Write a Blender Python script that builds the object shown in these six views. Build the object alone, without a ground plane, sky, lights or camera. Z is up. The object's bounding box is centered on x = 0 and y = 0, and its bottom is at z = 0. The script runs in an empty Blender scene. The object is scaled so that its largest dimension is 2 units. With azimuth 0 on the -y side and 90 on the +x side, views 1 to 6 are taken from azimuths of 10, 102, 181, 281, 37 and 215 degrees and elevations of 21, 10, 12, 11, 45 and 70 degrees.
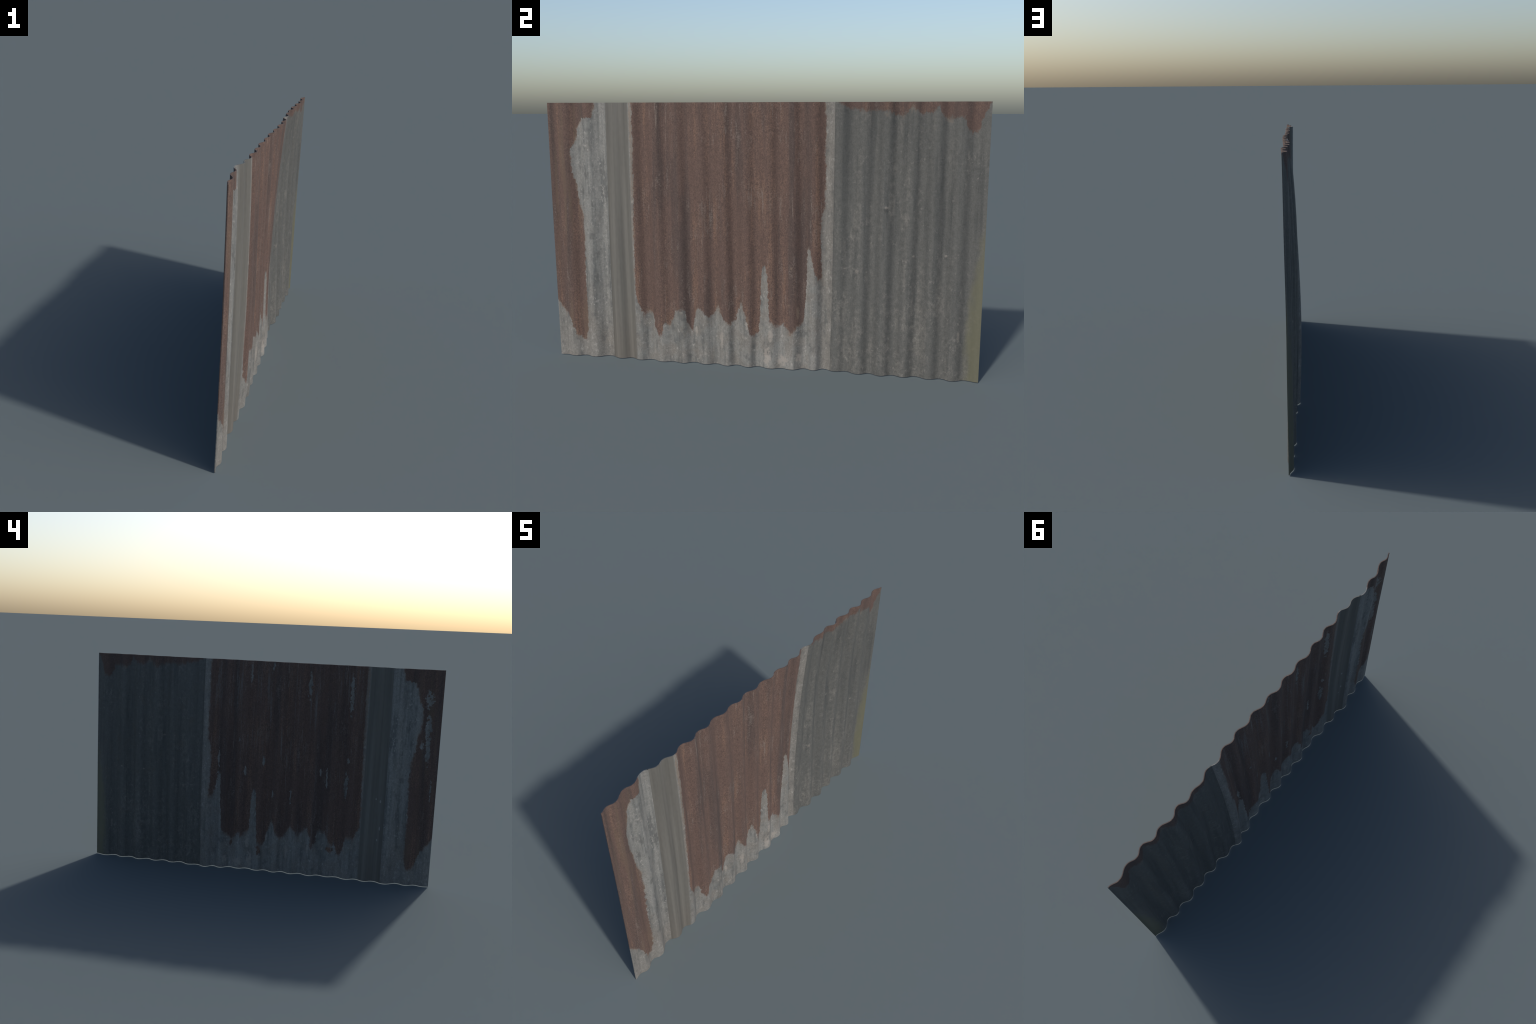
"""A free-standing run of weathered corrugated iron: three lapped sheets,
bare zinc showing in some places and rust in others."""
import bpy, math
import numpy as np

HEIGHT = 1.222
THICK = 0.0038          # sheet metal gauge with its crust
LEAN = 0.0010           # whole wall stands this much forward
LAP = 0.004             # how far one sheet reaches behind its neighbour

# ----------------------------------------------------------------------------
# SHAPE.  Ridges and valleys of the corrugation, (y, x), along the foot and
# along the head of the wall.  The sheets lean a little and are bent by hand.
# ----------------------------------------------------------------------------
FOOT = [(-1.000, -.004), (-.967, -.008), (-.925, .005), (-.868, -.015), (-.822, .003),
        (-.750, -.029), (-.683, .001), (-.635, -.017), (-.583, .006), (-.529, -.014),
        (-.468, .012), (-.417, -.002), (-.366, .012), (-.315, -.014), (-.255, .008),
        (-.205, -.013), (-.150, .010), (-.105, -.015), (-.048, .009), (-.003, -.013),
        (.060, .010), (.109, -.009), (.158, .005), (.215, -.025), (.258, -.007),
        (.303, -.039), (.358, -.012), (.405, -.024), (.464, .005), (.515, -.016),
        (.567, .009), (.621, -.014), (.669, .006), (.721, -.017), (.783, .010),
        (.832, -.008), (.884, .016), (.940, -.006), (1.000, .011)]
HEAD = [(-1.000, .018), (-.965, .009), (-.928, .019), (-.856, -.004), (-.818, .006),
        (-.748, -.014), (-.682, .012), (-.645, .004), (-.592, .023), (-.537, .005),
        (-.482, .024), (-.430, .006), (-.383, .020), (-.328, .004), (-.270, .021),
        (-.218, .009), (-.168, .024), (-.115, .008), (-.058, .026), (-.010, .015),
        (.050, .033), (.098, .018), (.160, .035), (.204, .020), (.250, .034),
        (.312, .012), (.370, .029), (.430, .009), (.478, .017), (.525, .006),
        (.573, .027), (.624, .007), (.688, .027), (.733, .013), (.787, .036),
        (.836, .019), (.884, .033), (.946, .015), (1.000, .031)]
# how far the wall is bowed between foot and head, along its length:
# (y, bow, share of it that sits high (+) or low (-) on the sheet)
BOW = [(-1.0, .003, 0.0), (-.85, .002, 0.0), (-.6, .010, 0.0), (-.3, .006, -.5), (-.1, -.004, .2), (.1, -.014, 0.0),
       (.33, -.024, -.1), (.45, -.022, .5), (.6, -.021, .7), (.8, -.011, .5), (1.0, -.002, 0.0)]
# pressed dents: (y, z, radius, depth)
DENTS = [(.574, .763, .014, .0030), (.598, .752, .012, -.0015), (.840, .561, .012, .0020),
         (.040, .060, .022, -.0030), (-.300, .180, .018, -.0025)]

foot, head, bow = (np.array(t) for t in (FOOT, HEAD, BOW))
N = len(foot)


def smooth_interp(x, xs, ys):
    """piecewise curve through control points with eased joints"""
    i = np.clip(np.searchsorted(xs, x) - 1, 0, len(xs) - 2)
    f = np.clip((x - xs[i]) / (xs[i + 1] - xs[i]), 0, 1)
    f = f * f * (3 - 2 * f)
    return ys[i] * (1 - f) + ys[i + 1] * f


def surface_x(y, z):
    """depth of the corrugated surface for one row of points at height z"""
    v = z / HEIGHT
    ys = foot[:, 0] * (1 - v) + head[:, 0] * v
    u = np.interp(y, ys, np.arange(N))
    i = np.clip(u.astype(int), 0, N - 2)
    f = u - i
    f = .2 * (.5 - .5 * np.cos(math.pi * f)) + .8 * f ** 3 * (10 - 15 * f + 6 * f * f)
    xf = foot[i, 1] * (1 - f) + foot[i + 1, 1] * f
    xh = head[i, 1] * (1 - f) + head[i + 1, 1] * f
    x = xf * (1 - v) + xh * v
    high = smooth_interp(y, bow[:, 0], bow[:, 2])
    x = x + smooth_interp(y, bow[:, 0], bow[:, 1]) * 4 * v * (1 - v) * (1 + high * (2 * v - 1)) + LEAN
    # slight hand-rolled waviness of the metal
    w = 4 * v * (1 - v)
    x = x + w * (.0011 * np.sin(7.3 * y + 5.1 * z + 1.0) * np.sin(4.7 * z - 2.2 * y)
                 + .0006 * np.sin(31 * y + 3.0) * np.sin(9.5 * z + 6 * y))
    for dy, dz, r, h in DENTS:
        x = x + h * np.exp(-((y - dy) ** 2 + (z - dz) ** 2) / (r * r) * 2.0)
    return x


# lap seams, y at the foot and at the head
SEAM_A = (-.7245, -.7205)
SEAM_B = (.3360, .3490)


def build_sheet(name, left, right, offset, mats, ext_left=0.0, ext_right=0.0):
    """left/right = (y_foot, y_head); offset pushes the sheet forward (+x)"""
    rows = 190
    width = right[0] - left[0]
    cols = max(24, int(width / .0031))
    verts = np.zeros((2, rows + 1, cols + 1, 3))
    for r in range(rows + 1):
        z = HEIGHT * r / rows
        v = r / rows
        a = left[0] * (1 - v) + left[1] * v - ext_left
        b = right[0] * (1 - v) + right[1] * v + ext_right
        y = np.linspace(a, b, cols + 1)
        x = surface_x(y, z) + offset
        slope = np.gradient(x, y)
        nl = np.sqrt(1 + slope ** 2)
        nx, ny = 1 / nl, -slope / nl
        for s, k in ((0, .5), (1, -.5)):
            verts[s, r, :, 0] = x + nx * THICK * k
            verts[s, r, :, 1] = np.clip(y + ny * THICK * k, -1.0, 1.0)
            verts[s, r, :, 2] = z
    nv = (rows + 1) * (cols + 1)
    faces, mat_index = [], []
    R, C = np.meshgrid(np.arange(rows), np.arange(cols), indexing="ij")
    q = (R * (cols + 1) + C).ravel()
    front = np.stack([q, q + 1, q + cols + 2, q + cols + 1], 1)
    back = np.stack([q, q + cols + 1, q + cols + 2, q + 1], 1) + nv
    faces = front.tolist() + back.tolist()
    mat_index = [0] * len(front) + [1] * len(back)
    # rim
    loop = [c for c in range(cols + 1)]
    loop += [r * (cols + 1) + cols for r in range(1, rows + 1)]
    loop += [rows * (cols + 1) + c for c in range(cols - 1, -1, -1)]
    loop += [r * (cols + 1) for r in range(rows - 1, 0, -1)]
    n = len(loop)
    for k in range(n):
        a, b = loop[k], loop[(k + 1) % n]
        faces.append([b, a, a + nv, b + nv])
        mat_index.append(0)
    me = bpy.data.meshes.new(name)
    me.from_pydata(verts.reshape(-1, 3).tolist(), [], faces)
    for m in mats:
        me.materials.append(m)
    me.polygons.foreach_set("material_index", mat_index)
    me.polygons.foreach_set("use_smooth", [True] * len(faces))
    # crisp rim
    sharp = set()
    for k in range(n):
        a, b = loop[k], loop[(k + 1) % n]
        sharp.add((min(a, b), max(a, b)))
        sharp.add((min(a, b) + nv, max(a, b) + nv))
    ek = np.zeros(len(me.edges) * 2, dtype=np.int32)
    me.edges.foreach_get("vertices", ek)
    ek = ek.reshape(-1, 2)
    flags = [(min(e), max(e)) in sharp for e in ek.tolist()]
    att = me.attributes.new("sharp_edge", "BOOLEAN", "EDGE")
    att.data.foreach_set("value", flags)
    me.update()
    ob = bpy.data.objects.new(name, me)
    bpy.context.scene.collection.objects.link(ob)
    return ob


# ----------------------------------------------------------------------------
# MATERIAL helpers: small algebra over shader sockets
# ----------------------------------------------------------------------------
class S:
    """a float socket with arithmetic"""
    nt = None

    def __init__(self, sock):
        self.s = sock

    @staticmethod
    def op(kind, *args, clamp=False):
        nd = S.nt.nodes.new("ShaderNodeMath")
        nd.operation = kind
        nd.use_clamp = clamp
        for k, a in enumerate(args):
            if isinstance(a, S):
                S.nt.links.new(a.s, nd.inputs[k])
            else:
                nd.inputs[k].default_value = float(a)
        return S(nd.outputs[0])

    def __add__(self, o): return S.op("ADD", self, o)
    __radd__ = __add__
    def __sub__(self, o): return S.op("SUBTRACT", self, o)
    def __rsub__(self, o): return S.op("SUBTRACT", o, self)
    def __mul__(self, o): return S.op("MULTIPLY", self, o)
    __rmul__ = __mul__
    def min(self, o): return S.op("MINIMUM", self, o)
    def max(self, o): return S.op("MAXIMUM", self, o)
    def sq(self): return S.op("MULTIPLY", self, self)
    def abs(self): return S.op("ABSOLUTE", self)

    def step(self, lo, hi):
        """smooth 0..1 ramp between lo and hi"""
        nd = S.nt.nodes.new("ShaderNodeMapRange")
        nd.interpolation_type = "SMOOTHSTEP"
        S.nt.links.new(self.s, nd.inputs[0])
        nd.inputs[1].default_value, nd.inputs[2].default_value = lo, hi
        nd.inputs[3].default_value, nd.inputs[4].default_value = 0, 1
        return S(nd.outputs[0])

    def curve(self, pts):
        """value looked up on a poly-line through control points"""
        xs, ys = [p[0] for p in pts], [p[1] for p in pts]
        x0, x1, y0, y1 = min(xs), max(xs), min(ys) - .01, max(ys) + .01
        t = S.op("MULTIPLY", self - x0, 1 / (x1 - x0), clamp=True)
        nd = S.nt.nodes.new("ShaderNodeFloatCurve")
        c = nd.mapping.curves[0]
        P = sorted(((a - x0) / (x1 - x0), (b - y0) / (y1 - y0)) for a, b in pts)
        while len(c.points) < len(P):
            c.points.new(.5, .5)
        for p, (a, b) in zip(c.points, P):
            p.location = (a, b)
            p.handle_type = "VECTOR"
        nd.mapping.update()
        nd.inputs[0].default_value = 1
        S.nt.links.new(t.s, nd.inputs[1])
        return S(nd.outputs[0]) * (y1 - y0) + y0


def noise(y, z, sy, sz, detail=3.0, rough=.55, seed=0.0):
    """noise on the sheet plane, centred on 0 (roughly -.5 .. .5)"""
    nt = S.nt
    cb = nt.nodes.new("ShaderNodeCombineXYZ")
    nt.links.new((y * sy).s, cb.inputs[0])
    nt.links.new((z * sz).s, cb.inputs[1])
    cb.inputs[2].default_value = seed
    n = nt.nodes.new("ShaderNodeTexNoise")
    n.inputs["Scale"].default_value = 1
    n.inputs["Detail"].default_value = detail
    n.inputs["Roughness"].default_value = rough
    nt.links.new(cb.outputs[0], n.inputs["Vector"])
    return (S(n.outputs[0]) - .5) * 2.0


def mix(a, b, fac):
    nd = S.nt.nodes.new("ShaderNodeMix")
    nd.data_type = "RGBA"
    nd.clamp_factor = True
    for sock, val in ((nd.inputs[0], fac), (nd.inputs[6], a), (nd.inputs[7], b)):
        if isinstance(val, S):
            S.nt.links.new(val.s, sock)
        elif hasattr(val, "is_output"):
            S.nt.links.new(val, sock)
        elif isinstance(val, (int, float)):
            sock.default_value = val
        else:
            sock.default_value = (*val, 1)
    return nd.outputs[2]


def brighten(col, fac):
    """scale a colour by a float socket"""
    nd = S.nt.nodes.new("ShaderNodeVectorMath")
    nd.operation = "SCALE"
    S.nt.links.new(col, nd.inputs[0])
    S.nt.links.new(fac.s, nd.inputs["Scale"])
    return nd.outputs[0]


def blobs(y, z, items, ragged):
    """union of soft upright ellipses (y, z, half width, half height)"""
    total = None
    for by, bz, ry, rz in items:
        d = ((y - by) * (1 / ry)).sq() + ((z - bz) * (1 / rz)).sq()
        m = 1.0 - d + ragged
        total = m if total is None else total.max(m)
    return total


def new_material(name):
    m = bpy.data.materials.new(name)
    m.use_nodes = True
    nt = m.node_tree
    S.nt = nt
    b = nt.nodes["Principled BSDF"]
    tc = nt.nodes.new("ShaderNodeTexCoord")
    sep = nt.nodes.new("ShaderNodeSeparateXYZ")
    nt.links.new(tc.outputs["Object"], sep.inputs[0])
    return m, nt, b, S(sep.outputs[1]), S(sep.outputs[2])


# colours of the matter (linear)
ZINC_PALE = (.152, .154, .149)
ZINC_WARM = (.132, .124, .114)
ZINC_GREY = (.078, .083, .084)
STRIP = (.090, .088, .081)
OLD_ZINC = (.065, .067, .065)
OLD_ZINC_DARK = (.046, .049, .049)
OLD_ZINC_WARM = (.096, .094, .088)
RUST = (.077, .049, .041)
RUST_DARK = (.056, .039, .035)
RUST_ORANGE = (.122, .074, .054)
RUST_GREY = (.098, .080, .072)
TAN = (.145, .110, .083)
ALGAE = (.088, .087, .055)


def rust_colour(y, z):
    wide = noise(y, z, 22, .8, 3, .5, 1.3)
    fine = noise(y, z, 90, 4.0, 3, .6, 7.1)
    patch = noise(y, z, 7, 4, 3, .55, 3.7)
    grain = noise(y, z, 260, 170, 2, .6, 5.5)
    col = mix(RUST, RUST_DARK, (wide * 1.0 + fine * .25 + patch * .35).step(-.04, .40))
    col = mix(col, RUST_ORANGE, (fine * .5 - wide * .7 + patch * .4 + grain * .45).step(.02, .50) * .85)
    col = mix(col, RUST_GREY, (noise(y, z, 60, 9, 4, .65, 9.2) + patch * .6 + grain * .5).step(.16, .60) * .8)
    return brighten(col, 1.0 + grain * .6 + noise(y, z, 130, 40, 2, .6, 8.8) * .25)


def zinc_colour(y, z, warm):
    """mottled, spangled galvanised surface; warm = 0..1 socket of dust stain"""
    cloud = noise(y, z, 30, 13, 4, .6, 2.1)
    streak = noise(y, z, 48, 3.2, 3, .55, 4.4)
    grain = noise(y, z, 190, 120, 3, .65, 6.6)
    col = mix(ZINC_PALE, ZINC_GREY, (cloud * .7 + streak * .9 + grain * .25).step(-.16, .42))
    col = mix(col, ZINC_WARM, warm)
    stain = noise(y, z, 34, 22, 4, .65, 6.4)
    col = mix(col, (.074, .077, .076), (stain + streak * .4 + grain * .4).step(.0, .44) * .9)
    mott = noise(y, z, 85, 55, 3, .65, 6.2)
    col = mix(col, (.190, .186, .178), (mott + cloud * .5 + grain * .3).step(.10, .52) * .85)
    col = mix(col, (.070, .073, .072), (mott * -1.0 + streak * .4).step(.16, .60) * .6)
    specks = noise(y, z, 330, 260, 1, .5, 11.0).step(.40, .54)
    col = mix(col, (.045, .045, .044), specks * .35)
    return brighten(col, 1.0 + grain * .6 + cloud * .3)


def finish(nt, b, colour, rust, y, z):
    nt.links.new(colour, b.inputs["Base Color"])
    rough = rust * .16 + .70
    nt.links.new(rough.s, b.inputs["Roughness"])
    b.inputs["Specular IOR Level"].default_value = .5
    h = noise(y, z, 210, 150, 3, .6, 12.0) * (rust * .7 + .3)
    bump = nt.nodes.new("ShaderNodeBump")
    bump.inputs["Strength"].default_value = .35
    bump.inputs["Distance"].default_value = .0015
    nt.links.new(h.s, bump.inputs["Height"])
    nt.links.new(bump.outputs[0], b.inputs["Normal"])


def ragged_coords(y, z, back):
    """edges of the rust are frayed; the reverse frays in its own way"""
    k = 40.0 if back else 0.0
    yr = y + noise(y, z, 62, 42, 3, .6, 20 + k) * .012 + noise(y, z, 190, 120, 2, .6, 21 + k) * .0022
    zr = z + noise(y, z, 70, 34, 3, .6, 22 + k) * .020 + noise(y, z, 230, 90, 2, .6, 23 + k) * .005
    return yr, zr


def erode(d, y, z, back):
    """break a clean border up into flecks; the reverse is more blurred"""
    k = 60.0 if back else 50.0
    d = d + noise(y, z, 135, 75, 4, .7, k) * .0085 + noise(y, z, 48, 20, 3, .6, k + 1) * .004
    return d, (.0060 if back else .0030)


def haze(d, y, z):
    """thin rust wash bleeding from a border on to the bare metal"""
    return d.step(-.030, .002) * noise(y, z, 70, 26, 4, .65, 52).step(-.10, .50)


# --- first sheet: rusted along its outer edge, pale zinc beside it -----------
EDGE_1 = [(1.222, -.778), (1.155, -.790), (1.148, -.842), (1.114, -.861), (1.047, -.877), (1.011, -.897),
          (.948, -.899), (.886, -.893), (.843, -.877), (.769, -.871), (.705, -.853), (.620, -.849),
          (.511, -.851), (.400, -.855), (.234, -.851), (.140, -.852), (.083, -.868)]
FOOT_1 = [(-1.0, .278), (-.973, .239), (-.939, .198), (-.925, .154), (-.907, .108), (-.874, .080), (-.84, .11)]


def sheet_1(back):
    m, nt, b, y, z = new_material("rusty_zinc_reverse" if back else "rusty_zinc_face")
    yr, zr = ragged_coords(y, z, back)
    d = (zr.curve(EDGE_1) - yr).min((zr - yr.curve(FOOT_1)) * .5)
    if back:
        ragged = noise(y, z, 60, 42, 4, .65, 31) * 2.8
        holes = blobs(yr, zr, [(-.928, 1.055, .028, .050), (-.933, .900, .020, .075), (-.938, .770, .016, .09),
                             (-.905, .800, .012, .03), (-.968, .55, .006, .06)], ragged)
        d = d.min(holes.step(-.6, 1.2) * -.032 + .018)
    d, soft = erode(d, y, z, back)
    rust = d.step(-soft, soft)
    low = z.step(.45, .05)
    zinc = zinc_colour(y, z, low * .55 + noise(y, z, 9, 5, 2, .5, 14).step(.05, .35) * .35)
    rc = rust_colour(y, z)
    rc = mix(rc, (.088, .062, .044), noise(y, z, 34, 1.6, 2, .5, 33).step(.05, .3) * .5)
    fringe = (1.0 - d.abs() * 160).max(0.0) * noise(y, z, 30, 12, 3, .6, 15).step(-.05, .25)
    col = mix(mix(zinc, (.105, .078, .062), haze(d, y, z) * .45), rc, rust)
    col = mix(col, TAN, fringe * .45)
    finish(nt, b, col, rust, y, z)
    return m


# --- second sheet: mostly rust, with a clean strip where it was once lapped --
LEFT_2 = [(1.222, -.587), (1.045, -.583), (.840, -.585), (.630, -.588), (.416, -.592), (.307, -.590), (.262, -.568),
          (.200, -.550)]
RIGHT_2 = [(1.222, .304), (1.147, .309), (1.001, .304), (.903, .307), (.762, .302), (.722, .289), (.610, .284),
           (.517, .289), (.440, .291), (.3, .295)]
STRIP_2 = [(1.222, -.602), (.630, -.601), (.306, -.598), (.139, -.599), (0.0, -.602)]
# hanging tongues of rust above the bare foot: (y, z of the lower edge)
TONGUES_2 = [(-.60, .25), (-.570, .222), (-.536, .240), (-.515, .243), (-.501, .166), (-.482, .128), (-.467, .136),
             (-.452, .193), (-.428, .184), (-.396, .255), (-.352, .264), (-.344, .208), (-.319, .146), (-.308, .229),
             (-.288, .277), (-.234, .228), (-.191, .282), (-.167, .230), (-.136, .196), (-.107, .233), (-.083, .316),
             (-.065, .262), (-.034, .150), (.000, .160), (.009, .310), (.016, .470), (.030, .486), (.045, .442),
             (.052, .231), (.096, .195), (.117, .214), (.156, .167), (.180, .202), (.211, .222), (.222, .400),
             (.226, .560), (.238, .575), (.250, .499), (.275, .428), (.300, .430)]


def sheet_2(back):
    m, nt, b, y, z = new_material("deep_rust_reverse" if back else "deep_rust_face")
    yr, zr = ragged_coords(y, z, back)
    d_left = yr - zr.curve(LEFT_2)
    d = d_left.min(zr.curve(RIGHT_2) - yr).min((zr - yr.curve(TONGUES_2)) * .4)
    ragged = noise(y, z, 75, 38, 4, .65, 31) * 1.7
    if back:   # where flakes of zinc have held on the reverse
        ragged = ragged * 1.3
        keep = blobs(yr, zr, [(-.505, 1.06, .014, .13), (-.022, .658, .009, .036), (.084, .589, .009, .034),
                            (.125, .766, .008, .018), (.241, .650, .008, .07), (-.500, .545, .012, .09),
                            (-.505, .685, .009, .018), (-.082, .464, .008, .034), (-.388, .575, .007, .07),
                            (-.352, .605, .006, .025), (-.185, .45, .006, .05), (-.268, 1.10, .012, .09),
                            (-.055, 1.19, .006, .03), (.243, .455, .013, .15), (.07, 1.15, .006, .06)], ragged)
        d = d.min(keep.step(.1, .5) * -.04 + .03)
        isle = blobs(y, z, [(-.012, .120, .016, .030), (-.425, .160, .022, .022), (.156, .150, .010, .03)], ragged)
    else:
        keep = blobs(y, z, [(.145, .305, .010, .008), (.155, .477, .009, .010), (-.050, .222, .012, .03),
                            (.185, .270, .008, .05)], ragged)
        isle = None
    freckle = noise(y, z, 130, 80, 3, .6, 35).step(.42, .52) * d.step(-.035, -.002)
    d, soft = erode(d, y, z, back)
    rust = d.step(-soft, soft).max(freckle * .7)
    if isle:
        rust = rust.max(isle.step(.2, .5))
    # bare metal: warm dusty foot, pale margin by the lap, smooth grey strip
    dust = noise(y, z, 16, 11, 4, .6, 16)
    right_margin = y.step(.275, .30)
    zinc = zinc_colour(y, z, (dust + .25).step(.0, .55).max(right_margin * .8) * .8)
    chalk = blobs(y, z, [(.045, .055, .022, .05), (.062, .165, .014, .045), (.115, .04, .035, .03), (-.30, .16, .008, .03),
                         (-.175, .13, .012, .05), (.19, .05, .015, .03), (-.05, .20, .010, .03)],
                  noise(y, z, 70, 50, 4, .65, 17) * 2.2)
    zinc = mix(zinc, (.225, .208, .190), chalk.step(.0, 1.0) * .75)
    strip = (zr.curve(STRIP_2) - y).step(-.006, .004)
    band = noise(y, z, 55, 1.1, 2, .5, 18)
    strip_col = brighten(mix(STRIP, (.100, .092, .082), z.step(.35, .0) * .6),
                         1.0 + band * .45 + noise(y, z, 160, 30, 2, .5, 19) * .12)
    zinc = mix(zinc, strip_col, strip)
    if back:
        paint = blobs(y, z, [(-.700, .468, .005, .010), (-.704, .313, .004, .014), (-.694, .243, .004, .008),
                             (-.675, .480, .004, .006)], ragged * .3)
        zinc = mix(zinc, (.24, .24, .235), paint.step(.0, .6) * .7)
    rc = rust_colour(y, z)
    pale = noise(y, z, 95, 4.5, 4, .7, 24) + noise(y, z, 6, 3, 2, .5, 25) * .5
    rc = mix(rc, (.150, .122, .106), (pale + noise(y, z, 230, 150, 2, .6, 39) * .4).step(.24, .62) * .85)
    if back:   # long run-off streaks of bared zinc
        run = noise(y, z, 70, 2.4, 3, .6, 36) + noise(y, z, 210, 60, 2, .6, 37) * .35 + z.step(.3, 1.1) * .16
        rc = mix(rc, (.115, .108, .104), run.step(.22, .62) * .75)
    else:
        rc = mix(rc, TAN, keep.step(.2, 1.2) * .55)
    col = mix(mix(zinc, (.105, .078, .062), haze(d, y, z) * (1.0 - strip) * .5), rc, rust)
    fringe = (1.0 - d.abs() * 150).max(0.0) * noise(y, z, 26, 9, 3, .6, 15).step(-.05, .25)
    halo = (1.0 - (d_left + .007).abs() * 130).max(0.0) * z.step(.25, 1.2) * (1.0 - rust)
    col = mix(col, TAN, (fringe * .45).max(halo * .7))
    finish(nt, b, col, rust, y, z)
    return m


# --- third sheet: dull old zinc, rust only along its head --------------------
HEAD_3 = [(.33, 1.26), (.374, 1.216), (.397, 1.199), (.454, 1.189), (.501, 1.180), (.529, 1.189), (.587, 1.180),
          (.625, 1.160), (.657, 1.180), (.680, 1.205), (.694, 1.189), (.718, 1.170), (.764, 1.180), (.786, 1.210),
          (.796, 1.175), (.820, 1.152), (.856, 1.157), (.892, 1.161), (.908, 1.111), (.927, 1.088), (.954, 1.102),
          (.969, 1.157), (.989, 1.205), (1.0, 1.225)]


def sheet_3(back):
    m, nt, b, y, z = new_material("dull_zinc_reverse" if back else "dull_zinc_face")
    yr, zr = ragged_coords(y, z, back)
    d = (zr - yr.curve(HEAD_3)) * .5
    d, soft = erode(d, y, z, back)
    rust = d.step(-soft - .001, soft + .001)
    cloud = noise(y, z, 15, 8, 4, .6, 2.6)
    streak = noise(y, z, 40, 2.0, 3, .5, 4.9)
    mott = noise(y, z, 75, 42, 3, .6, 6.9)
    grain = noise(y, z, 200, 130, 3, .65, 6.1)
    dusty = z.step(.75, .05) * .20
    col = mix(OLD_ZINC, OLD_ZINC_DARK, (streak * 1.1 + cloud * .6 - dusty).step(-.05, .50))
    col = mix(col, OLD_ZINC_WARM, (cloud * .7 + mott * .5 - streak * .6 + dusty).step(.04, .62) * .75)
    if back:   # narrow dark drip lines
        drip = noise(y, z, 62, .9, 2, .5, 38).step(.20, .50)
        col = mix(col, (.036, .038, .036), drip * .7)
        col = mix(col, (.070, .060, .050), noise(y, z, 20, 12, 4, .65, 44).step(.05, .5) * .5)
    scratches = noise(y, z, 120, 34, 4, .7, 27).step(.20, .34)
    col = mix(col, (.115, .108, .098), scratches * .16)
    blotch = noise(y, z, 58, 44, 4, .7, 41) * 1.25
    col = mix(col, (.122, .119, .112), (blotch + cloud * .5 + grain * .3 + dusty).step(.22, .72) * .75)
    col = mix(col, (.044, .046, .045), (blotch * -1.0 + cloud * -.4 + grain * .3).step(.20, .66) * .65)
    spots = noise(y, z, 165, 140, 2, .55, 43).step(.44, .62)
    col = mix(col, (.150, .144, .134), spots * .45)
    flecks = blobs(y, z, [(.576, .766, .012, .007), (.840, .561, .007, .007), (.452, .475, .014, .012),
                          (.395, .485, .008, .004), (.905, .205, .008, .03), (.70, .555, .008, .006)],
                   noise(y, z, 110, 90, 3, .6, 28) * 1.2)
    col = mix(col, (.175, .16, .145), flecks.step(.0, 1.1) * .55)
    col = brighten(col, 1.0 + grain * .45 + mott * .30)
    algae = (y + noise(y, z, 26, 9, 3, .6, 29) * .03 - z.curve([(0, .925), (.38, .938), (.48, .955), (.68, .990), (.85, 1.02), (1.22, 1.05)]))
    col = mix(col, ALGAE, algae.step(-.012, .040) * .8)
    rc = mix(rust_colour(y, z), (.062, .041, .036), .35)
    fringe = (1.0 - (d + .003).abs() * 110).max(0.0) * noise(y, z, 14, 5, 3, .6, 15).step(.05, .3)
    col = mix(col, rc, rust)
    col = mix(col, (.14, .115, .09), fringe * .6)
    finish(nt, b, col, rust, y, z)
    return m


# ----------------------------------------------------------------------------
# ASSEMBLY
# ----------------------------------------------------------------------------
wall = bpy.data.objects.new("corrugated_metal_wall", None)
bpy.context.scene.collection.objects.link(wall)
wall["label"] = "rusty weathered corrugated metal wall of three lapped sheets"
wall["category"] = "metal sheet"

STEP = .0008            # one sheet stands this much proud of the next
parts = [
    build_sheet("corrugated_sheet", (-1.0, -1.0), SEAM_A, STEP, [sheet_1(False), sheet_1(True)]),
    build_sheet("corrugated_sheet", SEAM_A, SEAM_B, 0.0, [sheet_2(False), sheet_2(True)], ext_left=LAP),
    build_sheet("corrugated_sheet", SEAM_B, (1.0, 1.0), -STEP, [sheet_3(False), sheet_3(True)], ext_left=LAP),
]
for p in parts:
    p.parent = wall
